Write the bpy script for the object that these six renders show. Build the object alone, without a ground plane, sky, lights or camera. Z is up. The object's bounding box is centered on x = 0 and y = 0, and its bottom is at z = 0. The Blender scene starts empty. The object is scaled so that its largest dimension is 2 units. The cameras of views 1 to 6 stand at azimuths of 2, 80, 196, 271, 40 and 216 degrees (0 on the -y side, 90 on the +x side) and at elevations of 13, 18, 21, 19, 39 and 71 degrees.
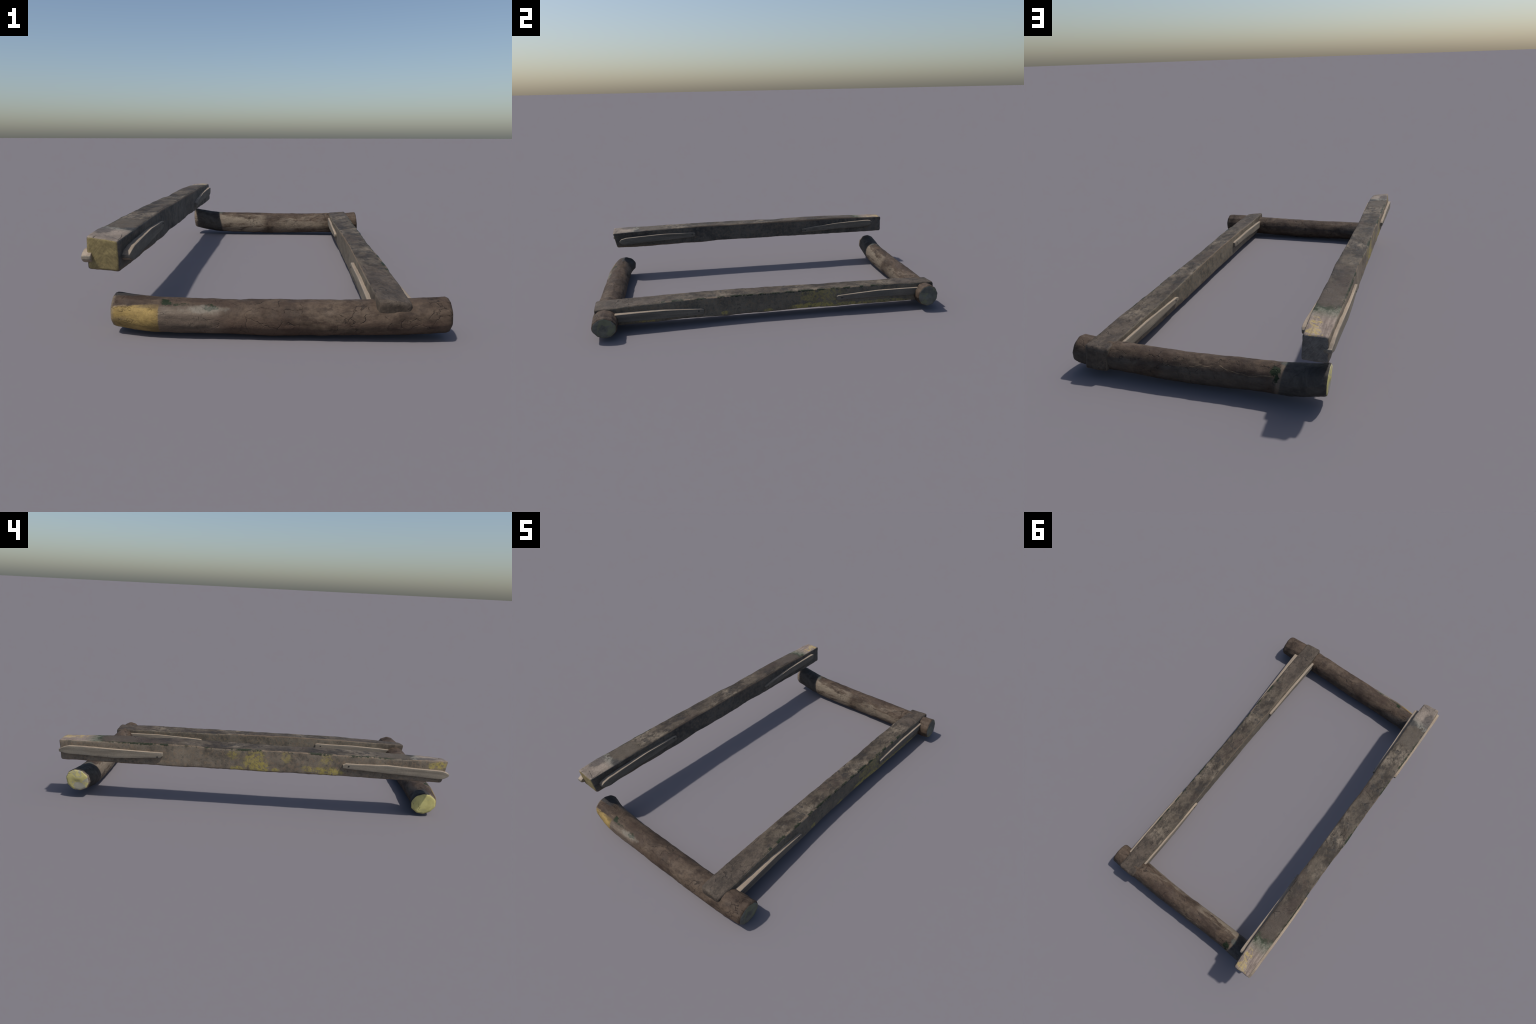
"""Weathered frame: two round logs lying parallel, a hewn beam let into their
+x ends and a second hewn beam hovering above their -x ends.  Each beam carries
four nailed slats.  All meshes keep their origin at the world origin, so Object
coordinates are metres in the common frame."""
import bpy, math
from mathutils import Vector, noise

# ------------------------------------------------------------------ helpers
def curve(ctrl):
    """Smooth interpolation through [(t, v...)] control points (Catmull-Rom)."""
    ctrl = sorted(ctrl)
    ts = [c[0] for c in ctrl]
    def f(t):
        if t <= ts[0]:
            i, k = 0, 0.0
        elif t >= ts[-1]:
            i, k = len(ts) - 2, 1.0
        else:
            i = max(j for j in range(len(ts) - 1) if ts[j] <= t)
            k = (t - ts[i]) / (ts[i + 1] - ts[i])
        p1, p2 = ctrl[i], ctrl[i + 1]
        p0, p3 = ctrl[max(i - 1, 0)], ctrl[min(i + 2, len(ts) - 1)]
        out = []
        for a in range(1, len(p1)):
            d = p2[0] - p1[0]
            m1 = (p2[a] - p0[a]) / max(p2[0] - p0[0], 1e-6) * d
            m2 = (p3[a] - p1[a]) / max(p3[0] - p1[0], 1e-6) * d
            h = k * k * (3 - 2 * k)
            out.append((1 - h) * p1[a] + h * p2[a]
                       + (k ** 3 - 2 * k * k + k) * m1 + (k ** 3 - k * k) * m2)
        return out if len(out) > 1 else out[0]
    return f

def linear(ctrl):
    ctrl = sorted(ctrl)
    def f(t):
        for a, b in zip(ctrl[:-1], ctrl[1:]):
            if t <= b[0] or b is ctrl[-1]:
                k = min(max((t - a[0]) / (b[0] - a[0]), 0), 1)
                return [p + (q - p) * k for p, q in zip(a[1:], b[1:])]
    return f

def fbm(p, octaves=4):
    return noise.fractal(p, 1.0, 2.0, octaves)

def mesh_object(name, verts, faces, mats, slots, parent, angle=None):
    me = bpy.data.meshes.new(name)
    me.from_pydata(verts, [], faces)
    for m in mats:
        me.materials.append(m)
    for p, s in zip(me.polygons, slots):
        p.material_index = s
        p.use_smooth = True
    me.update()
    if angle:
        me.set_sharp_from_angle(angle=math.radians(angle))
    ob = bpy.data.objects.new(name, me)
    bpy.context.scene.collection.objects.link(ob)
    ob.parent = parent
    return ob

def loft(rings, slot_of, cap_slots):
    """Skin closed rings of equal length, closing both ends with a fan."""
    n = len(rings[0])
    verts = [v for r in rings for v in r]
    faces, slots = [], []
    for i in range(len(rings) - 1):
        for j in range(n):
            k = (j + 1) % n
            faces.append((i * n + j, i * n + k, (i + 1) * n + k, (i + 1) * n + j))
            slots.append(slot_of(i, j))
    for ring, cap, flip in ((0, cap_slots[0], True), (len(rings) - 1, cap_slots[1], False)):
        c = len(verts)
        verts.append(tuple(sum(v[a] for v in rings[ring]) / n for a in range(3)))
        for j in range(n):
            k = (j + 1) % n
            a, b = ring * n + j, ring * n + k
            faces.append((b, a, c) if flip else (a, b, c))
            slots.append(cap)
    return verts, faces, slots

# ---------------------------------------------------------------- materials
class Shade:
    """Small vocabulary for procedural node materials."""
    def __init__(self, name):
        self.mat = bpy.data.materials.new(name)
        self.mat.use_nodes = True
        self.nt = self.mat.node_tree
        self.nt.nodes.clear()
        self.out = self.nt.nodes.new("ShaderNodeOutputMaterial")
        self.bsdf = self.nt.nodes.new("ShaderNodeBsdfPrincipled")
        self.nt.links.new(self.bsdf.outputs[0], self.out.inputs[0])
        self.pos = self.nt.nodes.new("ShaderNodeTexCoord").outputs["Object"]
        sep = self.nt.nodes.new("ShaderNodeSeparateXYZ")
        self.nt.links.new(self.pos, sep.inputs[0])
        self.x, self.y, self.z = sep.outputs
    def put(self, sock, val):
        if isinstance(val, bpy.types.NodeSocket):
            self.nt.links.new(val, sock)
        elif isinstance(val, tuple) and len(val) == 3 and sock.type == "RGBA":
            sock.default_value = (*val, 1)
        else:
            sock.default_value = val
    def math(self, op, a, b=0.0, clamp=False):
        n = self.nt.nodes.new("ShaderNodeMath")
        n.operation, n.use_clamp = op, clamp
        self.put(n.inputs[0], a)
        self.put(n.inputs[1], b)
        return n.outputs[0]
    def mul(self, *a):
        r = a[0]
        for b in a[1:]:
            r = self.math("MULTIPLY", r, b)
        return r
    def add(self, *a):
        r = a[0]
        for b in a[1:]:
            r = self.math("ADD", r, b)
        return r
    def most(self, *a):
        r = a[0]
        for b in a[1:]:
            r = self.math("MAXIMUM", r, b)
        return r
    def stretch(self, s):
        n = self.nt.nodes.new("ShaderNodeVectorMath")
        n.operation = "MULTIPLY"
        self.put(n.inputs[0], self.pos)
        n.inputs[1].default_value = s
        return n.outputs[0]
    def noise(self, scale, detail=4.0, rough=0.55, s=(1, 1, 1), warp=0.0, seed=0.0):
        n = self.nt.nodes.new("ShaderNodeTexNoise")
        n.noise_dimensions = "4D"
        n.inputs["W"].default_value = seed
        self.put(n.inputs["Vector"], self.stretch(s))
        n.inputs["Scale"].default_value = scale
        n.inputs["Detail"].default_value = detail
        n.inputs["Roughness"].default_value = rough
        n.inputs["Distortion"].default_value = warp
        return n.outputs["Fac"]
    def step(self, v, lo, hi):
        """Smooth 0..1 as v runs from lo to hi (hi may be below lo)."""
        n = self.nt.nodes.new("ShaderNodeMapRange")
        n.interpolation_type = "SMOOTHSTEP"
        flip = hi < lo
        self.put(n.inputs["Value"], v)
        n.inputs["From Min"].default_value = min(lo, hi)
        n.inputs["From Max"].default_value = max(lo, hi)
        n.inputs["To Min"].default_value = 1.0 if flip else 0.0
        n.inputs["To Max"].default_value = 0.0 if flip else 1.0
        return n.outputs["Result"]
    def mix(self, fac, a, b):
        n = self.nt.nodes.new("ShaderNodeMix")
        n.data_type = "RGBA"
        self.put(n.inputs[0], fac)
        self.put(n.inputs[6], a)
        self.put(n.inputs[7], b)
        return n.outputs[2]
    def blob(self, centre, radius, ragged=0.6, soft=0.15, scale=30, seed=0.0):
        """Patch around a centre: ellipsoid with a noisy rim."""
        sub = self.nt.nodes.new("ShaderNodeVectorMath")
        sub.operation = "SUBTRACT"
        self.put(sub.inputs[0], self.pos)
        sub.inputs[1].default_value = centre
        div = self.nt.nodes.new("ShaderNodeVectorMath")
        div.operation = "DIVIDE"
        self.put(div.inputs[0], sub.outputs[0])
        div.inputs[1].default_value = radius
        ln = self.nt.nodes.new("ShaderNodeVectorMath")
        ln.operation = "LENGTH"
        self.put(ln.inputs[0], div.outputs[0])
        n = self.math("SUBTRACT", self.noise(scale, 5, 0.65, seed=seed), 0.5)
        d = self.math("MULTIPLY_ADD", n, ragged * 4)
        d.node.inputs[2].default_value = 0
        self.put(d.node.inputs[2], ln.outputs["Value"])
        return self.step(d, 1 + soft, 1 - soft)
    def cracks(self, scale, width, s=(1, 1, 1), warp=0.25, seed=0.0):
        """Thin branching dark lines: borders of a warped Voronoi pattern."""
        w = self.nt.nodes.new("ShaderNodeTexNoise")
        w.noise_dimensions = "4D"
        w.inputs["W"].default_value = seed
        self.put(w.inputs["Vector"], self.pos)
        w.inputs["Scale"].default_value = scale * 1.1
        w.inputs["Detail"].default_value = 5
        sub = self.nt.nodes.new("ShaderNodeVectorMath")
        sub.operation = "MULTIPLY_ADD"
        self.put(sub.inputs[0], w.outputs["Color"])
        sub.inputs[1].default_value = (warp * 2 / scale,) * 3
        self.put(sub.inputs[2], self.stretch(s))
        v = self.nt.nodes.new("ShaderNodeTexVoronoi")
        v.feature = "DISTANCE_TO_EDGE"
        self.put(v.inputs["Vector"], sub.outputs[0])
        v.inputs["Scale"].default_value = scale
        thin = self.step(v.outputs["Distance"], width * 0.7, 0.0)
        return self.mul(thin, self.step(self.noise(scale * 2.6, 4, 0.65, seed=seed + 0.5), 0.42, 0.60))
    def scaled(self, col, fac):
        """Colour times a grey factor socket."""
        n = self.nt.nodes.new("ShaderNodeVectorMath")
        n.operation = "SCALE"
        self.put(n.inputs[0], col)
        self.put(n.inputs["Scale"], fac)
        return n.outputs[0]
    def finish(self, col, height, rough=(0.62, 0.8), depth=0.003, strength=0.5, spec=0.35):
        self.put(self.bsdf.inputs["Base Color"], col)
        r = self.nt.nodes.new("ShaderNodeMapRange")
        self.put(r.inputs["Value"], self.noise(25, 3, seed=7.0))
        r.inputs["From Min"].default_value, r.inputs["From Max"].default_value = 0.3, 0.7
        r.inputs["To Min"].default_value, r.inputs["To Max"].default_value = rough
        self.put(self.bsdf.inputs["Roughness"], r.outputs[0])
        self.bsdf.inputs["Specular IOR Level"].default_value = spec
        b = self.nt.nodes.new("ShaderNodeBump")
        b.inputs["Strength"].default_value = strength
        b.inputs["Distance"].default_value = depth
        self.put(b.inputs["Height"], height)
        self.put(self.bsdf.inputs["Normal"], b.outputs[0])
        return self.mat

LICHEN = (0.34, 0.275, 0.075)
MOSS = (0.010, 0.0175, 0.006)
TEAL = (0.035, 0.060, 0.058)
PALE = (0.27, 0.225, 0.185)
EDGE_TAN = (0.24, 0.175, 0.12)

def speckle(S, col, amount=0.5, scale=120, seed=3.0):
    f = S.math("MULTIPLY_ADD", S.noise(scale, 3, 0.7, seed=seed), amount * 2)
    f.node.inputs[2].default_value = 1 - amount
    return S.scaled(col, f)

def beam_top(name, seed, end_bark=None, patches=None, moss=None):
    """Mottled grey-brown upper face with dark stains and short cracks."""
    S = Shade(name)
    n1 = S.noise(12, 7, 0.66, s=(1, 0.65, 1), warp=0.6, seed=seed)
    n2 = S.noise(5.5, 5, 0.62, s=(1, 0.8, 1), seed=seed + 1)
    n3 = S.noise(48, 7, 0.74, s=(1, 0.6, 1), warp=0.3, seed=seed + 2)
    col = S.mix(S.step(S.add(S.mul(n1, 0.6), S.mul(n3, 0.4)), 0.40, 0.60), (0.025, 0.0185, 0.0130), (0.090, 0.070, 0.049))
    col = S.mix(S.mul(S.step(n2, 0.50, 0.64), S.step(n3, 0.38, 0.58), 0.9), col, (0.185, 0.149, 0.108))
    col = S.mix(S.mul(S.step(n2, 0.46, 0.36), 0.55), col, (0.054, 0.036, 0.027))
    blot = S.mul(S.step(S.noise(15, 6, 0.68, seed=seed + 9), 0.53, 0.63), S.step(n3, 0.36, 0.52))
    col = S.mix(S.mul(blot, 0.85), col, (0.020, 0.018, 0.017))
    crk = S.mul(S.cracks(14, 0.035, s=(1, 0.8, 1), warp=0.5, seed=seed), S.step(S.noise(6, 3, seed=seed + 4), 0.45, 0.58))
    if end_bark:
        lo, hi = end_bark
        w = S.math("MULTIPLY_ADD", S.noise(9, 4, seed=seed + 5), 0.3)
        w.node.inputs[2].default_value = -0.15
        yy = S.add(S.y, w)
        m = S.most(S.step(yy, lo + 0.08, lo - 0.04), S.step(yy, hi - 0.08, hi + 0.06))
        bark = S.mix(S.step(S.add(S.mul(n1, 0.5), S.mul(n3, 0.5)), 0.38, 0.60), (0.035, 0.026, 0.019), (0.085, 0.064, 0.047))
        col = S.mix(S.mul(m, 0.85), col, bark)
        crk = S.most(crk, S.mul(m, S.cracks(19, 0.045, warp=0.55, seed=seed + 2), S.step(S.noise(7, 3, seed=seed + 6), 0.42, 0.55)))
    if patches:
        col = patches(S, col, n1, n3)
    col = S.mix(S.mul(crk, 0.65), col, (0.016, 0.013, 0.011))
    if moss:
        col = edge_moss(S, col, *moss)
    col = speckle(S, col, 0.5, 120, seed)
    h = S.add(S.mul(n3, 0.6), S.mul(S.noise(140, 4, 0.7, seed=seed), 0.35), S.mul(crk, -0.7))
    return S.finish(col, h, depth=0.004, strength=0.75)

def hover_top_patches(S, col, n1, n3):
    # bare pale wood at both ends
    wob = S.math("MULTIPLY_ADD", S.noise(22, 5, 0.65, seed=41.0), 0.16)
    wob.node.inputs[2].default_value = -0.08
    yn = S.add(S.y, wob)
    far = S.step(yn, 0.775, 0.80)
    fade = S.step(S.y, 0.80, 0.89)
    grain = S.noise(14, 5, 0.6, s=(5, 0.5, 1), seed=43.0)
    bare = S.mix(S.step(grain, 0.35, 0.65), (0.165, 0.126, 0.103), (0.285, 0.225, 0.180))
    green = S.mix(S.step(n3, 0.4, 0.62), (0.060, 0.067, 0.043), (0.165, 0.158, 0.118))
    col = S.mix(far, col, S.mix(fade, green, bare))
    rim = S.mul(S.step(yn, 0.765, 0.785), S.step(yn, 0.815, 0.79), S.step(S.noise(35, 3, seed=44.0), 0.42, 0.55))
    col = S.mix(rim, col, (0.021, 0.031, 0.014))
    spots = S.most(S.blob((-0.462, 0.905, 0.33), (0.020, 0.038, 0.05), 0.9, 0.2, 60, 3.0),
                   S.blob((-0.47, 0.965, 0.32), (0.034, 0.026, 0.05), 0.9, 0.2, 60, 5.0))
    col = S.mix(S.mul(spots, S.step(S.noise(55, 4, 0.7, seed=46.0), 0.46, 0.56), 0.85), col, (0.36, 0.27, 0.10))
    near = S.step(yn, -0.775, -0.80)
    fade = S.step(S.y, -0.80, -0.86)
    bare2 = S.mix(S.step(n1, 0.35, 0.65), (0.145, 0.116, 0.093), (0.255, 0.207, 0.165))
    grey = S.mix(S.step(n3, 0.4, 0.6), (0.085, 0.081, 0.067), (0.18, 0.166, 0.136))
    col = S.mix(near, col, S.mix(fade, grey, bare2))
    col = S.mix(S.mul(S.blob((-0.547, -0.865, 0.33), (0.03, 0.05, 0.05), 0.6, 0.3, 30, 6.0), 0.7), col, (0.05, 0.042, 0.04))
    col = S.mix(S.mul(S.blob((-0.462, -0.79, 0.33), (0.035, 0.03, 0.05), 0.7, 0.3, 30, 8.0), 0.8), col, (0.03, 0.028, 0.026))
    mud = S.blob((-0.505, -0.70, 0.33), (0.055, 0.085, 0.06), 0.45, 0.25, 18, 7.0)
    col = S.mix(S.mul(mud, 0.85), col, (0.080, 0.064, 0.047))
    mud2 = S.blob((-0.485, 0.68, 0.33), (0.055, 0.10, 0.06), 0.5, 0.25, 18, 9.0)
    col = S.mix(S.mul(mud2, 0.8), col, (0.068, 0.052, 0.039))
    return col

def edge_moss(S, col, x0, slope, z0, y_lo, y_hi, seed, width=0.009):
    """Dashes of dark moss along a beam's outer top edge, with a pale rim."""
    e = S.add(S.mul(S.y, slope), x0)
    dx = S.math("SUBTRACT", S.x, e)
    dz = S.math("SUBTRACT", S.z, z0)
    d = S.math("SQRT", S.add(S.mul(dx, dx), S.mul(dz, dz)))
    run = S.mul(S.step(S.y, y_lo, y_lo + 0.1), S.step(S.y, y_hi, y_hi - 0.1))
    dash = S.step(S.noise(13, 4, 0.7, seed=seed), 0.46, 0.53)
    wob = S.add(S.mul(S.noise(75, 4, 0.7, seed=seed + 1), 0.022), -0.011)
    near = S.step(S.add(d, wob), width, width * 0.6)
    pale = S.mul(S.step(S.add(d, wob), width * 0.7, width * 0.4), run, S.step(S.noise(9, 3, seed=seed + 2), 0.5, 0.6), 0.5)
    col = S.mix(pale, col, EDGE_TAN)
    return S.mix(S.mul(near, run, dash, 0.95), col, MOSS)

def beam_side(name, seed, light, dark, soot=0.0, lichen=(), moss=None, tan=0.6, zmid=0.27, end_bark=None):
    """Grey sawn side face: fine vertical weathering streaks, patches of lichen."""
    S = Shade(name)
    n1 = S.noise(9, 5, 0.6, s=(1, 0.8, 1), warp=0.4, seed=seed)
    n2 = S.noise(26, 5, 0.65, s=(1, 1, 0.35), seed=seed + 1)
    n3 = S.noise(60, 4, 0.7, seed=seed + 2)
    col = S.mix(S.step(S.add(S.mul(n1, 0.6), S.mul(n2, 0.4)), 0.36, 0.62), dark, light)
    warm = tuple(a * b for a, b in zip(light, (1.12, 0.97, 0.85)))
    col = S.mix(S.mul(S.step(n3, 0.48, 0.62), 0.7), col, warm)
    col = S.mix(S.mul(S.step(n3, 0.46, 0.34), 0.55), col, tuple(0.55 * v for v in dark))
    if soot:
        s1 = S.step(S.noise(8, 5, 0.65, s=(1, 0.6, 1), seed=seed + 3), 0.44, 0.62)
        s2 = S.step(S.noise(34, 5, 0.7, seed=seed + 4), 0.36, 0.58)
        col = S.mix(S.mul(s1, s2, soot), col, (0.022, 0.021, 0.021))
    vein = S.mul(S.cracks(18, 0.03, warp=0.5, seed=seed), S.step(S.noise(9, 3, seed=seed + 5), 0.5, 0.6))
    col = S.mix(S.mul(vein, 0.5), col, tuple(0.4 * c for c in dark))
    for c, r, rag, k in lichen:
        m = S.blob(c, r, rag, 0.3, 28, seed + 11 * c[1])
        fine = S.step(S.noise(60, 5, 0.75, seed=seed + 8), 0.40, 0.54)
        col = S.mix(S.mul(m, fine, k), col, S.mix(n3, tuple(0.75 * v for v in LICHEN), tuple(1.2 * v for v in LICHEN)))
    # worn brown line along both long edges
    dz = S.math("ABSOLUTE", S.math("SUBTRACT", S.z, zmid))
    rimn = S.step(S.add(dz, S.mul(S.noise(40, 3, seed=seed + 6), 0.006)), 0.0535, 0.0565)
    col = S.mix(S.mul(rimn, tan), col, (0.15, 0.105, 0.07))
    if end_bark:
        w = S.add(S.mul(S.noise(9, 4, seed=seed + 7), 0.2), -0.1)
        yy = S.add(S.y, w)
        m = S.most(S.step(yy, end_bark[0] + 0.05, end_bark[0] - 0.05), S.step(yy, end_bark[1] - 0.05, end_bark[1] + 0.05))
        col = S.mix(S.mul(m, 0.8), col, S.mix(S.step(n2, 0.38, 0.60), (0.040, 0.030, 0.022), (0.095, 0.073, 0.054)))
    if moss:
        col = edge_moss(S, col, *moss)
    col = speckle(S, col, 0.35, 150, seed)
    h = S.add(S.mul(n2, 0.4), S.mul(n3, 0.35), S.mul(S.noise(180, 3, 0.7, seed=seed), 0.3), S.mul(vein, -0.5))
    return S.finish(col, h, depth=0.003, strength=0.5)

def saw_end(name, light, dark, seed):
    """Sawn end grain with slanting kerf marks."""
    S = Shade(name)
    # fibre lines fanning down to both sides of the middle
    fan = S.math("ABSOLUTE", S.math("SUBTRACT", S.x, -0.505))
    u = S.nt.nodes.new("ShaderNodeCombineXYZ")
    S.put(u.inputs[0], S.add(S.mul(fan, 1.0), S.mul(S.z, 0.8)))
    S.put(u.inputs[1], S.mul(S.add(S.mul(fan, -0.8), S.z), 0.12))
    t = S.nt.nodes.new("ShaderNodeTexNoise")
    S.put(t.inputs["Vector"], u.outputs[0])
    t.inputs["Scale"].default_value = 170
    t.inputs["Detail"].default_value = 4
    t.inputs["Distortion"].default_value = 0.4
    n = S.noise(45, 5, 0.7, seed=seed)
    f = S.add(S.mul(t.outputs["Fac"], 0.36), S.mul(n, 0.64))
    col = S.mix(S.step(f, 0.34, 0.64), dark, light)
    rim = S.mul(S.cracks(14, 0.02, seed=seed), S.step(S.noise(9, 2, seed=seed), 0.52, 0.6))
    col = S.mix(S.mul(rim, 0.7), col, tuple(0.3 * c for c in dark))
    col = speckle(S, col, 0.35, 160, seed)
    return S.finish(col, S.add(S.mul(f, 0.6), S.mul(n, 0.4)), depth=0.002, strength=0.45)

def slat_wood(name, light, dark, seed):
    """Split wood: long grain streaks, weathered clouds, a few knots."""
    S = Shade(name)
    g = S.noise(45, 6, 0.65, s=(1, 0.08, 1), seed=seed)
    n = S.noise(13, 5, 0.62, s=(1, 0.5, 1), seed=seed + 2)
    col = S.mix(S.step(g, 0.34, 0.64), dark, light)
    col = S.mix(S.mul(S.step(n, 0.50, 0.64), 0.6), col, tuple(0.72 * v for v in (light[0], light[1] * 1.06, light[2] * 1.12)))
    col = S.mix(S.mul(S.step(n, 0.44, 0.34), 0.5), col, tuple(1.12 * v for v in light))
    knot = S.mul(S.step(S.noise(30, 2, seed=seed + 5), 0.68, 0.74), 0.6)
    col = S.mix(knot, col, tuple(0.5 * v for v in dark))
    col = speckle(S, col, 0.3, 160)
    return S.finish(col, S.add(S.mul(g, 0.7), S.mul(n, 0.2)), depth=0.0025, strength=0.45)

def plain(name, colour, rough=0.7):
    S = Shade(name)
    n = S.noise(200, 3, seed=1.0)
    return S.finish(S.mix(n, tuple(0.7 * c for c in colour), tuple(1.3 * c for c in colour)), n, (rough, rough), 0.001)

def bark_base(S, seed):
    n1 = S.noise(11, 7, 0.66, s=(0.7, 1, 1), warp=0.9, seed=seed)
    n2 = S.noise(5, 4, 0.6, seed=seed + 1)
    n3 = S.noise(50, 7, 0.72, s=(0.5, 1, 1), warp=0.3, seed=seed + 2)
    col = S.mix(S.step(S.add(S.mul(n1, 0.6), S.mul(n3, 0.4)), 0.38, 0.62), (0.033, 0.0215, 0.0150), (0.090, 0.063, 0.0435))
    col = S.mix(S.mul(S.step(n2, 0.50, 0.66), S.step(n3, 0.40, 0.58), 0.6), col, (0.118, 0.087, 0.061))
    col = S.mix(S.mul(S.step(n2, 0.47, 0.36), 0.55), col, (0.043, 0.0265, 0.019))
    crk = S.mul(S.cracks(17, 0.045, s=(0.7, 1, 1), warp=0.6, seed=seed), S.step(S.noise(7, 3, seed=seed + 4), 0.40, 0.54))
    col = S.mix(S.mul(crk, 0.7), col, (0.015, 0.011, 0.009))
    return col, n1, n2, n3, crk

def side_of(S, yc, zc, ny, nz):
    """Signed distance of the surface point from a log's axis along (ny, nz)."""
    return S.add(S.mul(S.add(S.y, -yc), ny), S.mul(S.add(S.z, -zc), nz))

def front_log_bark():
    S = Shade("front_bark")
    col, n1, n2, n3, crk = bark_base(S, 21.0)
    wob = S.math("MULTIPLY_ADD", n3, 0.03)
    wob.node.inputs[2].default_value = -0.015
    xs = S.add(S.x, wob)
    south = side_of(S, -0.925, 0.064, -0.90, -0.43)
    sw = S.add(south, wob)
    # greyed, bark-free strip behind the painted-looking end
    grey = S.mul(S.step(xs, -0.10, -0.19), S.step(sw, 0.012, 0.03))
    streak = S.noise(30, 5, 0.6, s=(0.15, 1, 1), seed=23.0)
    col = S.mix(S.mul(grey, 0.8), col, S.mix(S.step(streak, 0.35, 0.65), (0.082, 0.062, 0.047), (0.172, 0.138, 0.104)))
    low = S.mul(S.step(sw, 0.045, 0.06), S.step(streak, 0.4, 0.6), 0.4)
    col = S.mix(low, col, (0.10, 0.062, 0.045))
    # tan flecks above the golden band, then the golden band itself
    flecks = S.mul(S.step(xs, -0.33, -0.37), S.step(south, -0.012, 0.012), S.step(streak, 0.48, 0.56))
    col = S.mix(S.mul(flecks, 0.8), col, (0.36, 0.26, 0.15))
    gold = S.mul(S.add(0.55, S.mul(S.step(streak, 0.36, 0.5), 0.45)), S.step(S.add(S.x, S.mul(wob, 0.3)), -0.338, -0.344), S.step(sw, 0.014, 0.022))
    col = S.mix(S.mul(gold, 0.93), col, S.mix(S.step(S.noise(24, 5, 0.65, s=(0.5, 1, 1), seed=25.0), 0.32, 0.66), (0.135, 0.090, 0.032), (0.290, 0.200, 0.065)))
    tip = S.mul(S.step(xs, -0.487, -0.50), 0.6)
    col = S.mix(tip, col, (0.20, 0.16, 0.115))
    # scorched back of the free end
    north = side_of(S, -0.915, 0.066, 0.80, 0.45)
    burn = S.mul(S.step(xs, -0.40, -0.435), S.step(S.add(north, wob), 0.016, 0.026))
    burn2 = S.mul(S.step(xs, -0.15, -0.36), S.step(S.add(north, wob), 0.035, 0.05), 0.7)
    col = S.mix(S.mul(S.most(burn, burn2), 0.9), col, (0.034, 0.032, 0.032))
    # moss flecks along the top of the grey strip
    moss = S.most(S.blob((-0.322, -0.960, 0.116), (0.016, 0.02, 0.012), 0.8, 0.15, 60, 1.0),
                  S.mul(S.blob((-0.268, -0.965, 0.110), (0.045, 0.02, 0.003), 0.9, 0.3, 60, 2.0), S.step(n3, 0.45, 0.6)),
                  S.blob((-0.178, -0.972, 0.102), (0.018, 0.02, 0.008), 1.0, 0.2, 70, 3.0))
    col = S.mix(moss, col, MOSS)
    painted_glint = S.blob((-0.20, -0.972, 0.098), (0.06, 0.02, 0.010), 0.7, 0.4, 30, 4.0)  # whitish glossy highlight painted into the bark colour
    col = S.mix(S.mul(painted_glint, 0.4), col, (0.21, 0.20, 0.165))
    col = speckle(S, col, 0.4, 130)
    h = S.add(S.mul(n3, 0.6), S.mul(S.noise(150, 4, 0.7), 0.3), S.mul(crk, -0.9))
    return S.finish(col, h, depth=0.004, strength=0.75, rough=(0.6, 0.85), spec=0.25)

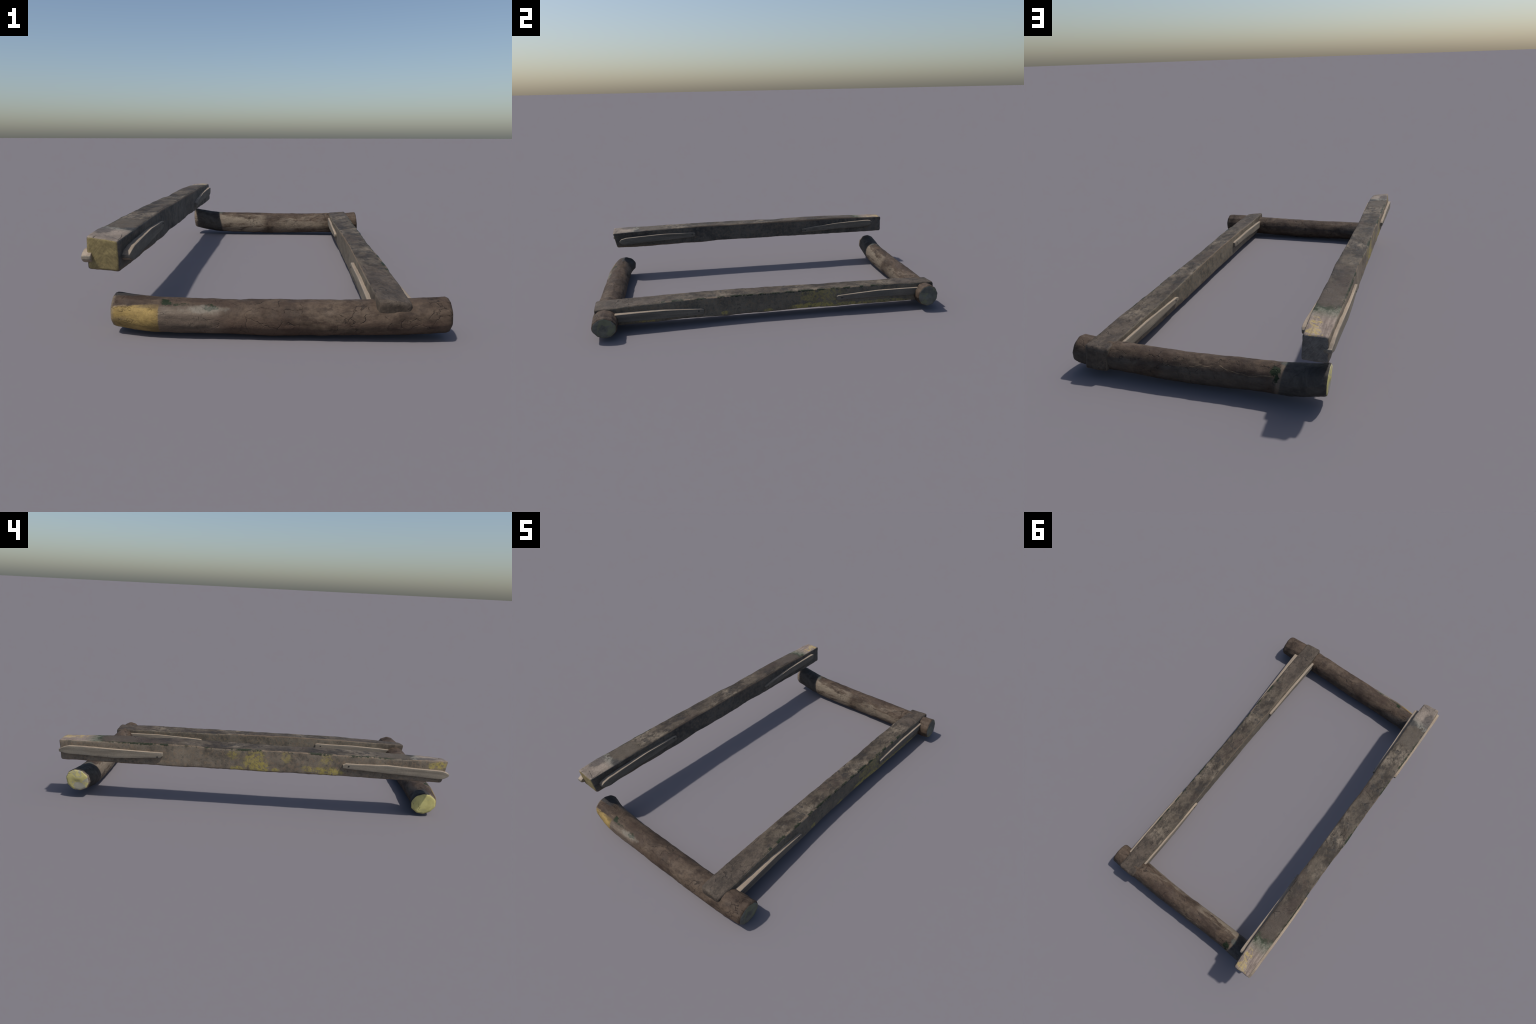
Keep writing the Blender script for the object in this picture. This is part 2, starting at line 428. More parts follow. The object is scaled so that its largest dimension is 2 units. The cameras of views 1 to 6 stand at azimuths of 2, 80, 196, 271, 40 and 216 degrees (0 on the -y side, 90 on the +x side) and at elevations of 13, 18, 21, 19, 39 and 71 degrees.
def back_log_bark():
    S = Shade("back_bark")
    col, n1, n2, n3, crk = bark_base(S, 57.0)
    wob = S.math("MULTIPLY_ADD", n3, 0.03)
    wob.node.inputs[2].default_value = -0.015
    south = S.add(side_of(S, 0.913, 0.074, -0.97, -0.2), wob)
    # pale, rubbed patches on the inner side
    streak = S.noise(17, 6, 0.66, s=(0.28, 1, 1.3), seed=58.0)
    zone = S.most(S.mul(S.step(S.x, -0.02, -0.09), S.step(S.x, -0.36, -0.33)),
                  S.mul(S.step(S.x, -0.05, 0.1), S.step(S.x, 0.42, 0.28), 0.75))
    pale = S.mul(S.step(streak, 0.42, 0.52), zone, S.step(south, 0.005, 0.03))
    col = S.mix(S.mul(pale, 0.85), col, S.mix(n3, (0.135, 0.108, 0.080), (0.230, 0.188, 0.140)))
    under = S.mul(S.step(south, 0.02, 0.04), S.step(S.z, 0.05, 0.03), S.step(streak, 0.5, 0.4), 0.5)
    col = S.mix(under, col, (0.075, 0.046, 0.036))
    # weathered grey belt on the outer side
    north = S.add(side_of(S, 0.913, 0.074, 0.92, -0.38), wob)
    belt = S.mul(S.step(north, 0.03, 0.045), S.step(S.noise(7, 4, seed=60.0), 0.34, 0.5))
    col = S.mix(S.mul(belt, 0.6), col, S.mix(n3, (0.045, 0.038, 0.033), (0.100, 0.086, 0.070)))
    # scorched free end with a crisp border
    b = S.add(S.x, S.mul(S.add(S.z, -0.08), 0.20), S.mul(wob, 0.35))
    burn = S.step(b, -0.334, -0.342)
    char = S.mix(S.step(n1, 0.35, 0.65), (0.030, 0.027, 0.025), (0.072, 0.064, 0.056))
    col = S.mix(S.mul(burn, 0.95), col, char)
    halo = S.mul(S.step(b, -0.342, -0.334), S.step(b, -0.318, -0.328), 0.55)
    col = S.mix(halo, col, (0.17, 0.13, 0.095))
    lip = S.mul(S.step(S.add(S.x, wob), -0.493, -0.503), S.step(south, 0.0, 0.03))
    col = S.mix(S.mul(lip, 0.8), col, (0.22, 0.17, 0.125))
    moss = S.most(S.blob((-0.318, 0.945, 0.128), (0.022, 0.018, 0.017), 0.8, 0.15, 50, 1.0),
                  S.blob((-0.326, 0.962, 0.108), (0.009, 0.020, 0.013), 0.8, 0.15, 50, 2.0))
    col = S.mix(moss, col, MOSS)
    teal = S.blob((-0.345, 0.905, 0.142), (0.014, 0.016, 0.012), 0.6, 0.3, 40, 3.0)
    col = S.mix(S.mul(teal, 0.5), col, TEAL)
    # long wandering ochre crack on the outer shoulder
    line = S.math("ABSOLUTE", S.math("SUBTRACT", S.add(S.z, S.mul(S.noise(7, 2.5, 0.5, s=(1, 0, 0), seed=61.0), 0.07)), 0.147))
    vein = S.mul(S.step(line, 0.0022, 0.0008), S.step(S.y, 0.93, 0.945), S.step(S.x, -0.32, -0.30), S.step(S.x, 0.06, 0.0))
    vein = S.mul(vein, S.step(n3, 0.38, 0.52))
    col = S.mix(S.mul(vein, 0.6), col, (0.17, 0.125, 0.078))
    col = speckle(S, col, 0.4, 130)
    h = S.add(S.mul(n3, 0.6), S.mul(S.noise(150, 4, 0.7), 0.3), S.mul(crk, -0.9), S.mul(vein, 0.4))
    return S.finish(col, h, depth=0.004, strength=0.75, rough=(0.6, 0.85), spec=0.25)

def cut_end(name, base, dark, seed, patch, patch_amount):
    """Axe-cut log end: pale wood, stains, short checks."""
    S = Shade(name)
    n = S.noise(22, 5, 0.65, seed=seed)
    f = S.noise(70, 4, 0.7, seed=seed + 1)
    col = S.mix(S.step(n, 0.3, 0.66), dark, base)
    grey = S.mul(S.step(S.noise(13, 6, 0.7, warp=0.5, seed=seed + 2), 0.54, 0.58), patch_amount)
    col = S.mix(grey, col, patch)
    chk = S.mul(S.cracks(16, 0.04, seed=seed), S.step(S.noise(15, 3, seed=seed + 3), 0.54, 0.62))
    col = S.mix(S.mul(chk, 0.7), col, tuple(0.35 * c for c in dark))
    col = S.mix(S.mul(S.step(f, 0.62, 0.72), 0.4), col, tuple(0.5 * c for c in dark))
    return S.finish(col, S.add(S.mul(n, 0.4), S.mul(f, 0.4), S.mul(chk, -0.5)), depth=0.003, strength=0.5)

# ------------------------------------------------------------------- shapes
def rounded_quad(corners, r, side_steps, arc_steps):
    """Points round a quadrilateral with rounded corners; also the side index."""
    pts, side = [], []
    m = len(corners)
    for i in range(m):
        c = Vector(corners[i])
        p, q = Vector(corners[i - 1]), Vector(corners[(i + 1) % m])
        a = c + (p - c).normalized() * r
        b = c + (q - c).normalized() * r
        nb = q + (c - q).normalized() * r
        for k in range(arc_steps + 1):
            t = k / arc_steps
            pts.append(a * (1 - t) ** 2 + c * 2 * t * (1 - t) + b * t * t)
            side.append(i if t >= 0.5 else (i - 1) % m)
        for k in range(1, side_steps):
            pts.append(b.lerp(nb, k / side_steps))
            side.append(i)
    return pts, side

def roughen(rings, amount, freq, stretch, seed, keep=None):
    """Push ring points away from their ring centre by layered noise."""
    for ring in rings:
        n = len(ring)
        c = Vector((sum(v[0] for v in ring) / n, sum(v[1] for v in ring) / n, sum(v[2] for v in ring) / n))
        for j, v in enumerate(ring):
            v = Vector(v)
            q = Vector((v.x * stretch[0], v.y * stretch[1], v.z * stretch[2]))
            d = amount * fbm(q * freq + Vector((seed, seed * 1.7, -seed)), 4)
            d += 0.35 * amount * fbm(q * freq * 5 + Vector((seed, 3.1, seed)), 3)
            out = v - c
            if out.length > 1e-4:
                v = v + out.normalized() * d * min(1, out.length / 0.04)
            ring[j] = (v.x, v.y, v.z)

def beam(name, edges, end_near, end_far, mats, parent, seed, corner=0.009, end_round=0.010):
    """Hewn square beam along y.  edges: four curves (left-top, right-top,
    right-bottom, left-bottom) giving (x, z); ends: y at top and at bottom."""
    zs = [e(0.0)[1] for e in edges]
    zt, zb = (zs[0] + zs[1]) / 2, (zs[2] + zs[3]) / 2
    steps = 300
    arc = 5
    rings, sides = [], None
    def section(y, inset):
        cs = [Vector(e(y)) for e in edges]
        mid = sum(cs, Vector((0, 0))) / 4
        cs = [c + (c - mid).normalized() * 0.0030 for c in cs]
        pts, side = rounded_quad([(c.x, c.y) for c in cs], corner, 9, 4)
        res = []
        for p in pts:
            d = p - mid
            kx = max(0.0, 1 - inset / 0.05)
            res.append(mid + d * kx)
        return res, side
    def place(u, off, inset):
        # off: distance in from the end plane (u = 0 near end, 1 far end)
        ymid = end_near[0] + (end_far[0] - end_near[0]) * u
        pts, side = section(ymid, inset)
        ring = []
        for p in pts:
            t = (p.y - zb) / (zt - zb)
            y0 = end_near[1] + (end_near[0] - end_near[1]) * t
            y1 = end_far[1] + (end_far[0] - end_far[1]) * t
            y = y0 + (y1 - y0) * u
            y += off if u < 0.5 else -off
            ring.append((p.x, y, p.y))
        return ring, side
    # rounded near end: centre -> rim -> shoulder
    seq = [(0.0, 0.0, i) for i in (0.040, 0.030, 0.020)]
    for k in range(arc + 1):
        a = math.pi / 2 * k / arc
        seq.append((0.0, end_round * (1 - math.cos(a)), end_round * (1 - math.sin(a))))
    span = abs(end_far[0] - end_near[0])
    for k in range(1, steps):
        u = end_round / span + (1 - 2 * end_round / span) * k / steps
        seq.append((u, 0.0, 0.0))
    for k in range(arc + 1):
        a = math.pi / 2 * (arc - k) / arc
        seq.append((1.0, end_round * (1 - math.cos(a)), end_round * (1 - math.sin(a))))
    seq += [(1.0, 0.0, i) for i in (0.020, 0.030, 0.040)]
    for u, off, inset in seq:
        ring, sides = place(u, off, inset)
        rings.append(ring)
    roughen(rings, 0.0022, 9.0, (1, 0.8, 1), seed)
    roughen(rings, 0.0013, 34.0, (1, 0.7, 1), seed + 5)
    # small dents in the end faces
    cap = 3 + arc - 1
    for i, ring in enumerate(rings):
        if i < cap + 1 or i > len(rings) - cap - 2:
            for j, v in enumerate(ring):
                ring[j] = (v[0], v[1] + 0.0016 * fbm(Vector((v[0], 0, v[2])) * 40 + Vector((seed, 0, 0)), 3), v[2])
    total = len(rings)
    def slot(i, j):
        if i < 3 + arc // 2:
            return 4
        if i >= total - 4 - arc // 2:
            return 5
        return sides[j]
    verts, faces, slots = loft(rings, slot, (4, 5))
    return mesh_object(name, verts, faces, mats, slots, parent, 60)

def log(name, stations, near, far, mats, parent, seed, facets=10):
    """Round log along x.  stations: (x, y, z, ry, rz, skew); near/far: (x at the
    middle of the end, slope of x over height, dome, rim bevel, outline bumps)."""
    f = curve(stations)
    segs, steps = 72, 190
    def outline(x, th, edge):
        y, z, ry, rz, skew = f(x)
        ry, rz = ry + 0.0009, rz + 0.0006
        # ellipse with covariance
        a, b, c = ry * ry, rz * rz, skew * 0.06
        det = max(a * b - c * c, 1e-9)
        dy, dz = math.cos(th), math.sin(th)
        r = 1 / math.sqrt((b * dy * dy - 2 * c * dy * dz + a * dz * dz) / det)
        w = 2 * math.pi / facets
        t = ((th + seed) % w) - w / 2
        poly = math.cos(w / 2) / math.cos(t) / 0.975
        k = 0.2 + 0.6 * edge
        return r * (1 + k * (poly - 1)), y, z
    rings, marks = [], []
    def ring(x, inset, off_x, end, edge):
        pts = []
        for j in range(segs):
            th = 2 * math.pi * j / segs
            r, y, z = outline(x, th, edge)
            r = max(r - inset, 0.001)
            px, py, pz = off_x, y + r * math.cos(th), z + r * math.sin(th)
            if end:
                px += end[1] * (pz - z)
            pts.append((px, py, pz))
        return pts
    def end_rings(end, sgn):
        res = []
        x0, slope, dome, bevel = end[:4]
        for k in range(6):                       # flat-ish face, domed
            q = 0.15 + 0.85 * k / 5
            res.append((q, x0 + sgn * dome * q * q))
        return res
    for q, x in end_rings(near, 1):
        pts = ring(near[0] + near[3], 0, x, near, 1.0)
        cy, cz = f(near[0] + near[3])[:2]
        b = 1 - near[3] / 0.06 * 0.45
        rings.append([(p[0], cy + (p[1] - cy) * q * b, cz + (p[2] - cz) * q * b) for p in pts])
        marks.append(1)
    x_a, x_b = near[0] + near[2] + near[3], far[0] - far[2] - far[3]
    for k in range(steps + 1):
        u = k / steps
        x = x_a + (x_b - x_a) * u
        edge = max(0.0, 1 - min(x - x_a, x_b - x) / 0.16)
        fade = max(0.0, 1 - min(x - x_a, x_b - x) / 0.08)
        pts = ring(x, 0, x, None, edge)
        cz = f(x)[1]
        sl = near[1] if u < 0.5 else far[1]
        rings.append([(p[0] + sl * fade * (p[2] - cz), p[1], p[2]) for p in pts])
        marks.append(0)
    for q, x in reversed(end_rings(far, -1)):
        pts = ring(far[0] - far[3], 0, x, far, 1.0)
        cy, cz = f(far[0] - far[3])[:2]
        b = 1 - far[3] / 0.06 * 0.45
        rings.append([(p[0], cy + (p[1] - cy) * q * b, cz + (p[2] - cz) * q * b) for p in pts])
        marks.append(2)
    roughen(rings, 0.0022, 10.0, (0.7, 1, 1), seed)
    roughen(rings, 0.0015, 38.0, (0.6, 1, 1), seed + 3)
    def slot(i, j):
        if marks[i] == 1 and marks[i + 1] == 1:
            return 1
        if marks[i] == 2 and marks[i + 1] == 2:
            return 2
        return 0
    verts, faces, slots = loft(rings, slot, (1, 2))
    faces = [tuple(reversed(q)) for q in faces]
    return mesh_object(name, verts, faces, mats, slots, parent, 65)

def slat(name, side, stations, depth, mat, parent, seed):
    """Split slat along y lying on a beam face.  side: +1 faces +x, -1 faces -x.
    stations: (y, z low, z high, x outer)."""
    f = linear(stations)
    ys = sorted(s[0] for s in stations)
    lo, hi = ys[0], ys[-1]
    fine = [lo + (hi - lo) * k / 110 for k in range(111)]
    allys = sorted(set(fine + ys))
    rings = []
    for y in allys:
        zl, zh, xo = f(y)
        xi = xo - side * depth
        h = zh - zl
        r = min(0.0035, h * 0.3)
        pts, sides = rounded_quad([(xi, zh), (xo, zh), (xo, zl), (xi, zl)], r, 4, 3)
        rings.append([(p.x, y, p.y) for p in pts])
    # ease both extreme sections inward so the cut ends have worn rims
    def shrunk(ring, k, dy):
        n = len(ring)
        c = [sum(v[a] for v in ring) / n for a in range(3)]
        return [(c[0] + (v[0] - c[0]) * k, v[1] + dy, c[2] + (v[2] - c[2]) * k) for v in ring]
    rings = [shrunk(rings[0], 0.55, -0.0025), shrunk(rings[0], 0.86, -0.0018)] + rings + \
            [shrunk(rings[-1], 0.86, 0.0018), shrunk(rings[-1], 0.55, 0.0025)]
    roughen(rings, 0.0012, 16.0, (1, 0.5, 1), seed)
    roughen(rings, 0.0005, 70.0, (1, 0.25, 1), seed + 2)
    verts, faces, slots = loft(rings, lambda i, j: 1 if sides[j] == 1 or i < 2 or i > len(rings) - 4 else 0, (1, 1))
    if side < 0:
        faces = [tuple(reversed(q)) for q in faces]
    return mesh_object(name, verts, faces, mat, slots, parent, 50)

def nail_mesh(mat):
    n, r, t = 12, 0.0042, 0.0016
    verts, faces = [], []
    for x, k in ((-0.004, 1.0), (t * 0.4, 1.0), (t, 0.7)):
        for j in range(n):
            a = 2 * math.pi * j / n
            verts.append((x, r * k * math.cos(a), r * k * math.sin(a)))
    for i in range(2):
        for j in range(n):
            k = (j + 1) % n
            faces.append((i * n + j, i * n + k, (i + 1) * n + k, (i + 1) * n + j))
    faces.append(tuple(range(2 * n, 3 * n)))
    me = bpy.data.meshes.new("nail")
    me.from_pydata(verts, [], faces)
    me.materials.append(mat)
    return me

# ------------------------------------------------------------------ assemble
root = bpy.data.objects.new("log_frame", None)
root.empty_display_size = 0.2
bpy.context.scene.collection.objects.link(root)
root["label"] = "weathered rustic frame of two logs and two hewn beams with slats"
root["category"] = "wooden frame"

# hovering beam: long edges as (y, x, z)
hover_edges = [
    curve([(-0.96, -0.560, 0.329), (-0.84, -0.565, 0.3297), (-0.74, -0.567, 0.328), (-0.54, -0.564, 0.330), (-0.34, -0.558, 0.332),
           (-0.14, -0.553, 0.3325), (0.06, -0.552, 0.3295), (0.16, -0.548, 0.3265), (0.26, -0.5425, 0.3295), (0.36, -0.539, 0.333),
           (0.56, -0.540, 0.331), (0.76, -0.5345, 0.327), (0.99, -0.526, 0.322)]),
    curve([(-0.96, -0.463, 0.3135), (-0.84, -0.457, 0.319), (-0.64, -0.456, 0.325), (-0.44, -0.4565, 0.330), (-0.34, -0.457, 0.333),
           (-0.24, -0.4555, 0.331), (-0.14, -0.4525, 0.3295), (0.06, -0.448, 0.332), (0.26, -0.4425, 0.3345), (0.36, -0.4395, 0.3345),
           (0.46, -0.441, 0.335), (0.66, -0.439, 0.3355), (0.86, -0.4335, 0.3275), (0.99, -0.437, 0.3235)]),
    curve([(-0.95, -0.470, 0.2095), (-0.84, -0.4705, 0.207), (-0.64, -0.4645, 0.212), (-0.54, -0.456, 0.216), (-0.34, -0.454, 0.2165),
           (-0.24, -0.453, 0.2225), (-0.14, -0.447, 0.224), (0.06, -0.446, 0.2215), (0.26, -0.4475, 0.221), (0.36, -0.4395, 0.222),
           (0.56, -0.438, 0.2205), (0.76, -0.429, 0.2225), (0.99, -0.430, 0.2215)]),
    curve([(-0.95, -0.568, 0.2195), (-0.64, -0.5615, 0.220), (-0.34, -0.555, 0.221), (-0.04, -0.548, 0.2185), (0.26, -0.5415, 0.219),
           (0.56, -0.535, 0.2185), (0.86, -0.5285, 0.2175), (0.99, -0.525, 0.2185)]),
]
# low beam, let into the logs
low_edges = [
    curve([(-0.98, 0.3475, 0.143), (-0.75, 0.3505, 0.1456), (-0.56, 0.3545, 0.1497), (-0.38, 0.358, 0.152), (-0.19, 0.3625, 0.153),
           (0.0, 0.3655, 0.150), (0.19, 0.368, 0.1465), (0.38, 0.368, 0.1435), (0.56, 0.3685, 0.141), (0.75, 0.374, 0.141), (0.96, 0.382, 0.1355)]),
    curve([(-0.98, 0.4525, 0.1285), (-0.75, 0.4535, 0.1387), (-0.56, 0.455, 0.146), (-0.38, 0.4565, 0.148), (-0.19, 0.4535, 0.148),
           (0.0, 0.459, 0.1485), (0.19, 0.463, 0.149), (0.38, 0.467, 0.1487), (0.56, 0.4725, 0.149), (0.75, 0.4785, 0.148), (0.96, 0.4835, 0.1415)]),
    curve([(-0.98, 0.458, 0.034), (-0.75, 0.463, 0.037), (-0.56, 0.469, 0.0435), (-0.38, 0.469, 0.043), (-0.30, 0.467, 0.036), (-0.19, 0.465, 0.039), (0.0, 0.467, 0.040),
           (0.19, 0.472, 0.0435), (0.38, 0.480, 0.043), (0.56, 0.486, 0.044), (0.75, 0.491, 0.043), (0.96, 0.494, 0.040)]),
    curve([(-0.98, 0.346, 0.036), (-0.56, 0.355, 0.038), (-0.19, 0.365, 0.036), (0.19, 0.374, 0.035), (0.56, 0.384, 0.035), (0.96, 0.396, 0.035)]),
]

HOVER_MOSS = (-0.5535, 0.0185, 0.3315, -0.74, 0.80, 15.0)
LOW_MOSS = (0.4605, 0.0175, 0.1495, -0.72, 0.68, 33.0)
side_grey, side_dark = (0.190, 0.157, 0.117), (0.104, 0.086, 0.064)
hover_mats = [
    beam_top("hover_beam_top", 11.0, patches=hover_top_patches, moss=HOVER_MOSS),
    beam_side("hover_beam_inner_face", 12.0, (0.108, 0.096, 0.081), (0.058, 0.052, 0.045), soot=0.75, tan=0.75, zmid=0.272),
    beam_side("hover_beam_underside", 13.0, side_grey, side_dark, soot=0.2, tan=0.3, zmid=0.27),
    beam_side("hover_beam_outer_face", 14.0, side_grey, side_dark, tan=0.55, zmid=0.2745, lichen=[
        ((-0.55, 0.085, 0.228), (0.05, 0.035, 0.014), 0.3, 0.85),
        ((-0.55, 0.000, 0.270), (0.05, 0.055, 0.055), 0.55, 0.8),
        ((-0.55, -0.040, 0.240), (0.05, 0.040, 0.035), 0.4, 0.85),
        ((-0.55, 0.100, 0.295), (0.05, 0.03, 0.02), 0.9, 0.7),
        ((-0.55, -0.109, 0.232), (0.05, 0.018, 0.012), 0.5, 0.85),
        ((-0.55, -0.155, 0.300), (0.05, 0.025, 0.025), 0.9, 0.5),
        ((-0.55, -0.275, 0.248), (0.05, 0.025, 0.018), 0.7, 0.7),
        ((-0.56, -0.375, 0.240), (0.05, 0.065, 0.024), 0.4, 0.9),
        ((-0.56, -0.360, 0.295), (0.05, 0.035, 0.025), 0.9, 0.5),
        ((-0.56, -0.915, 0.306), (0.05, 0.045, 0.020), 0.5, 0.85)],
        moss=HOVER_MOSS),
    saw_end("hover_beam_near_end", (0.265, 0.210, 0.092), (0.160, 0.125, 0.056), 16.0),
    saw_end("hover_beam_far_end", (0.150, 0.140, 0.128), (0.080, 0.074, 0.068), 17.0),
]
low_mats = [
    beam_top("low_beam_top", 31.0, end_bark=(-0.66, 0.72), moss=LOW_MOSS),
    beam_side("low_beam_outer_face", 32.0, (0.152, 0.130, 0.098), (0.084, 0.074, 0.058), soot=0.2, tan=0.45, zmid=0.0945, end_bark=(-0.90, 0.90), lichen=[
        ((0.47, 0.230, 0.052), (0.06, 0.13, 0.020), 0.35, 0.8),
        ((0.48, 0.420, 0.048), (0.06, 0.12, 0.016), 0.6, 0.55),
        ((0.48, 0.640, 0.046), (0.06, 0.18, 0.015), 0.6, 0.5),
        ((0.47, 0.290, 0.115), (0.06, 0.10, 0.045), 1.0, 0.45),
        ((0.47, -0.280, 0.056), (0.05, 0.02, 0.010), 0.5, 0.7),
        ((0.47, -0.030, 0.050), (0.05, 0.03, 0.008), 0.8, 0.7),
        ((0.47, -0.715, 0.050), (0.05, 0.07, 0.012), 0.5, 0.6)],
        moss=LOW_MOSS),
    beam_side("low_beam_underside", 34.0, side_grey, side_dark, soot=0.2, tan=0.3, zmid=0.09),
    beam_side("low_beam_inner_face", 35.0, (0.165, 0.142, 0.106), (0.090, 0.078, 0.059), soot=0.15, tan=0.7, zmid=0.0925, end_bark=(-0.84, 0.86)),
    beam_top("low_beam_near_end", 36.0, end_bark=(0.0, 0.02)),
    beam_top("low_beam_far_end", 37.0, end_bark=(0.0, 0.02)),
]
hover = beam("beam", hover_edges, (-0.968, -0.947), (0.994, 0.992), hover_mats, root, 4.0, corner=0.010, end_round=0.009)
low = beam("beam", low_edges, (-0.992, -0.980), (0.967, 0.976), low_mats, root, 9.0, corner=0.009, end_round=0.014)

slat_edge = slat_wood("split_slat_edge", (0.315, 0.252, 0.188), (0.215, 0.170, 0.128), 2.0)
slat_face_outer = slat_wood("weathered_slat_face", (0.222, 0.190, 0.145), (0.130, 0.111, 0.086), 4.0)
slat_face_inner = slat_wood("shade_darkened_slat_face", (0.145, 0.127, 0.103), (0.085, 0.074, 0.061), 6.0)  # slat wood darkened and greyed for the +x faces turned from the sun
hover_slats = [
    (1, [(-0.922, 0.250, 0.261, -0.441), (-0.910, 0.241, 0.274, -0.435), (-0.875, 0.235, 0.283, -0.434), (-0.75, 0.243, 0.289, -0.437),
         (-0.61, 0.248, 0.2945, -0.440), (-0.42, 0.258, 0.291, -0.4415), (-0.396, 0.262, 0.287, -0.442)]),
    (1, [(0.386, 0.246, 0.269, -0.425), (0.444, 0.247, 0.278, -0.424), (0.54, 0.250, 0.287, -0.423), (0.64, 0.255, 0.299, -0.421),
         (0.74, 0.257, 0.304, -0.417), (0.86, 0.260, 0.3085, -0.412), (0.890, 0.266, 0.308, -0.411), (0.906, 0.276, 0.305, -0.411), (0.915, 0.287, 0.298, -0.413)]),
    (-1, [(0.463, 0.270, 0.288, -0.552), (0.476, 0.260, 0.289, -0.552), (0.61, 0.252, 0.292, -0.552), (0.71, 0.246, 0.294, -0.550),
          (0.87, 0.252, 0.298, -0.545), (0.94, 0.253, 0.298, -0.543), (0.970, 0.257, 0.289, -0.542), (0.993, 0.262, 0.277, -0.538)]),
    (-1, [(-0.446, 0.266, 0.285, -0.575), (-0.46, 0.265, 0.292, -0.576), (-0.53, 0.261, 0.292, -0.577), (-0.667, 0.253, 0.295, -0.579),
          (-0.76, 0.248, 0.290, -0.580), (-0.816, 0.245, 0.287, -0.580), (-0.912, 0.240, 0.283, -0.582), (-0.94, 0.239, 0.281, -0.582),
          (-0.957, 0.245, 0.275, -0.581), (-0.972, 0.254, 0.268, -0.579)]),
]
low_slats = [
    (1, [(-0.925, 0.062, 0.104, 0.486), (-0.87, 0.060, 0.106, 0.486), (-0.764, 0.0585, 0.107, 0.484), (-0.67, 0.057, 0.1065, 0.482),
         (-0.60, 0.057, 0.106, 0.480), (-0.41, 0.060, 0.095, 0.478), (-0.396, 0.065, 0.089, 0.477)]),
    (1, [(0.372, 0.079, 0.104, 0.487), (0.385, 0.078, 0.108, 0.488), (0.50, 0.081, 0.115, 0.491), (0.617, 0.080, 0.121, 0.494),
         (0.694, 0.079, 0.122, 0.496), (0.86, 0.073, 0.121, 0.500), (0.915, 0.073, 0.119, 0.501)]),
    (-1, [(0.378, 0.080, 0.096, 0.360), (0.392, 0.077, 0.102, 0.359), (0.517, 0.075, 0.111, 0.359), (0.674, 0.074, 0.118, 0.361),
          (0.862, 0.074, 0.116, 0.368), (0.915, 0.074, 0.114, 0.370)]),
    (-1, [(-0.396, 0.088, 0.116, 0.343), (-0.41, 0.087, 0.1205, 0.342), (-0.50, 0.084, 0.118, 0.340), (-0.638, 0.077, 0.119, 0.337),
          (-0.716, 0.071, 0.116, 0.335), (-0.885, 0.064, 0.108, 0.331), (-0.925, 0.064, 0.106, 0.331)]),
]
for owner, group, sd in ((hover, hover_slats, 20), (low, low_slats, 40)):
    for i, (side, st) in enumerate(group):
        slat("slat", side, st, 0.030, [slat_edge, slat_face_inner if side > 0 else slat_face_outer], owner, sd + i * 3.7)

iron = plain("rusted_iron", (0.018, 0.016, 0.015), 0.6)
nail = nail_mesh(iron)
for owner, pts in ((hover, [(1, -0.417, 0.281, -0.4415), (1, 0.408, 0.2585, -0.4245), (-1, 0.489, 0.2665, -0.552), (-1, -0.474, 0.2795, -0.576)]),
                   (low, [(1, -0.424, 0.084, 0.478), (1, 0.402, 0.0935, 0.4885), (-1, 0.408, 0.092, 0.359), (-1, -0.43, 0.105, 0.3415)])):
    for side, y, z, x in pts:
        ob = bpy.data.objects.new("nail", nail)
        bpy.context.scene.collection.objects.link(ob)
        ob.location = (x, y, z)
        if side < 0:
            ob.rotation_euler = (0, 0, math.pi)
        ob.parent = owner

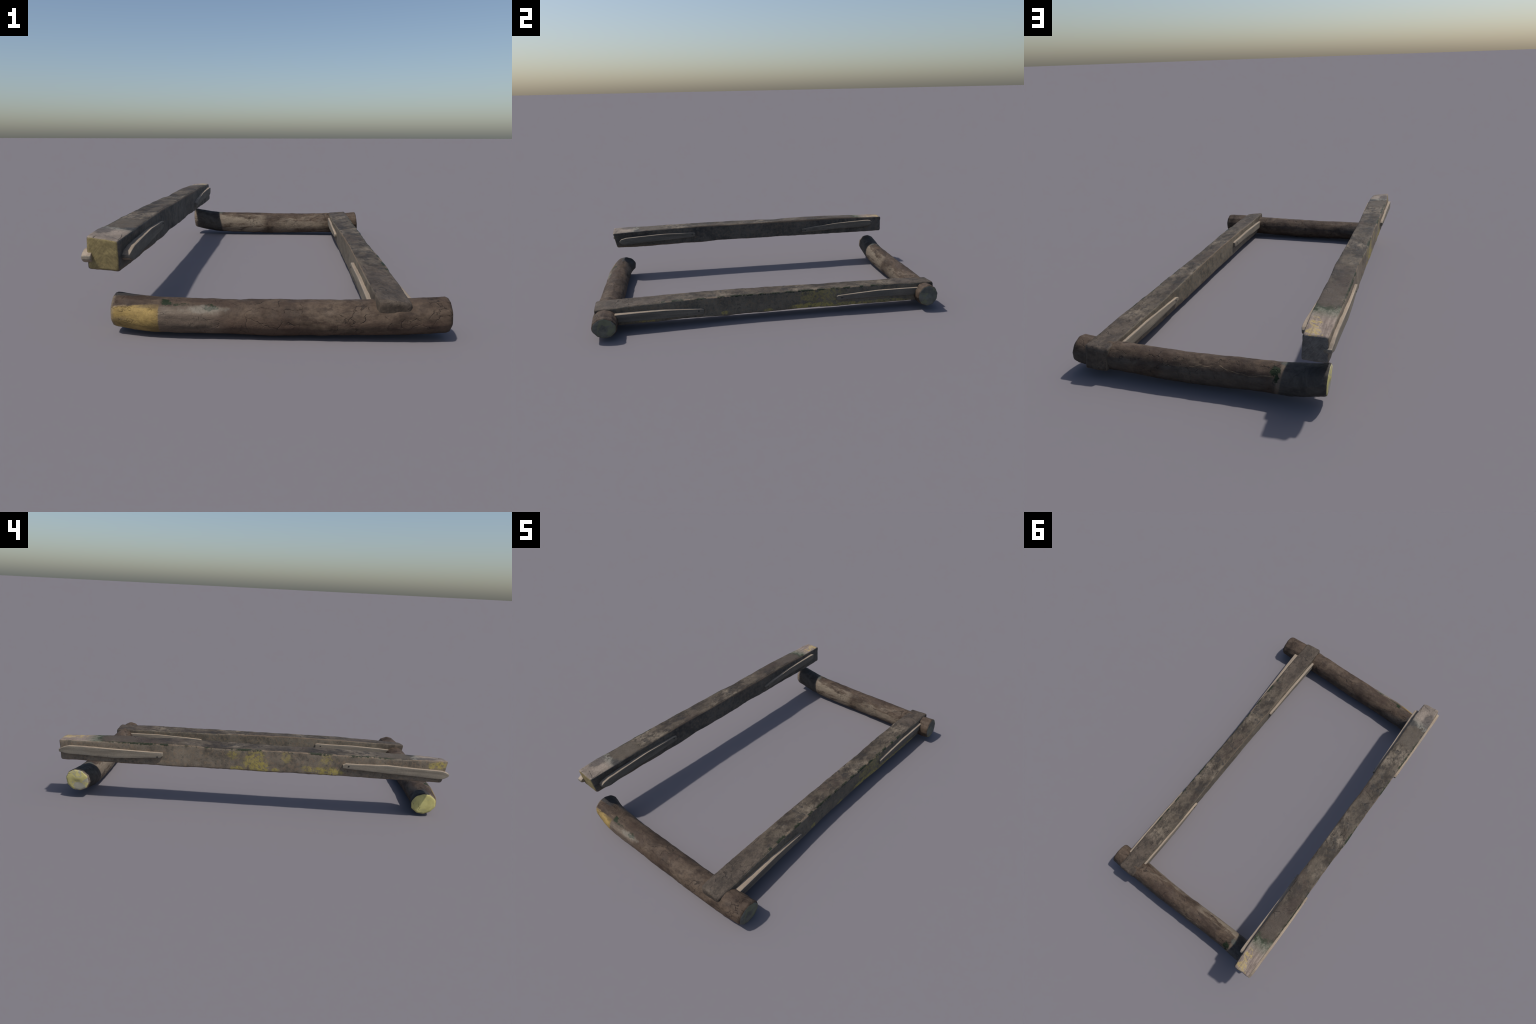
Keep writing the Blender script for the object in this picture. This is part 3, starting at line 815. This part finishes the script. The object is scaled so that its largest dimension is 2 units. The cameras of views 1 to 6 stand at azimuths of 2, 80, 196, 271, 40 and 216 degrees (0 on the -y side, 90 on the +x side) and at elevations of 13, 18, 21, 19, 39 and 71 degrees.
end_pale = cut_end("fresh_cut_end", (0.52, 0.465, 0.185), (0.40, 0.345, 0.130), 71.0, (0.30, 0.285, 0.25), 0.85)
end_pale2 = cut_end("fresh_cut_end_clean", (0.52, 0.475, 0.185), (0.40, 0.355, 0.130), 75.0, (0.30, 0.29, 0.15), 0.4)
end_grey = cut_end("lichened_cut_end", (0.150, 0.147, 0.118), (0.080, 0.078, 0.068), 72.0, (0.175, 0.178, 0.09), 0.5)

front_stations = [(-0.54, -0.889, 0.0715, 0.066, 0.0560, -0.0035), (-0.51, -0.894, 0.0708, 0.0665, 0.0562, -0.0035), (-0.48, -0.903, 0.070, 0.066, 0.0575, -0.0035),
                  (-0.40, -0.9186, 0.0640, 0.0655, 0.0575, -0.0035), (-0.32, -0.926, 0.0625, 0.068, 0.0570, -0.0045),
                  (-0.24, -0.9285, 0.0620, 0.0668, 0.0565, -0.005), (-0.08, -0.9285, 0.0598, 0.0660, 0.0570, -0.0038),
                  (0.08, -0.9296, 0.0600, 0.0655, 0.0578, -0.0042), (0.24, -0.932, 0.063, 0.0658, 0.0578, -0.005),
                  (0.40, -0.931, 0.068, 0.0665, 0.0565, -0.003), (0.50, -0.928, 0.072, 0.0668, 0.057, -0.003), (0.60, -0.921, 0.0765, 0.0645, 0.058, -0.003)]
back_stations = [(-0.55, 0.9185, 0.1105, 0.061, 0.0615, 0.001), (-0.50, 0.918, 0.101, 0.061, 0.0615, 0.001), (-0.434, 0.9164, 0.089, 0.0615, 0.0615, 0.001),
                 (-0.37, 0.914, 0.0805, 0.0605, 0.062, 0.002), (-0.32, 0.9116, 0.0765, 0.0595, 0.063, 0.0035), (-0.24, 0.9098, 0.0746, 0.058, 0.064, 0.005),
                 (-0.08, 0.912, 0.072, 0.057, 0.0645, 0.005), (0.08, 0.915, 0.0715, 0.057, 0.0635, 0.0045), (0.24, 0.9125, 0.0732, 0.0585, 0.0615, 0.0042),
                 (0.40, 0.9082, 0.0765, 0.0588, 0.062, 0.005), (0.50, 0.9055, 0.082, 0.0590, 0.0612, 0.003), (0.60, 0.901, 0.092, 0.059, 0.0615, 0.002)]
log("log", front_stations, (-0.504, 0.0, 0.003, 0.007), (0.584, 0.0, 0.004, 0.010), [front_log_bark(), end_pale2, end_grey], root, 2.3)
log("log", back_stations, (-0.518, -0.06, 0.003, 0.007), (0.560, -0.10, 0.004, 0.007), [back_log_bark(), end_pale, end_grey], root, 6.1)
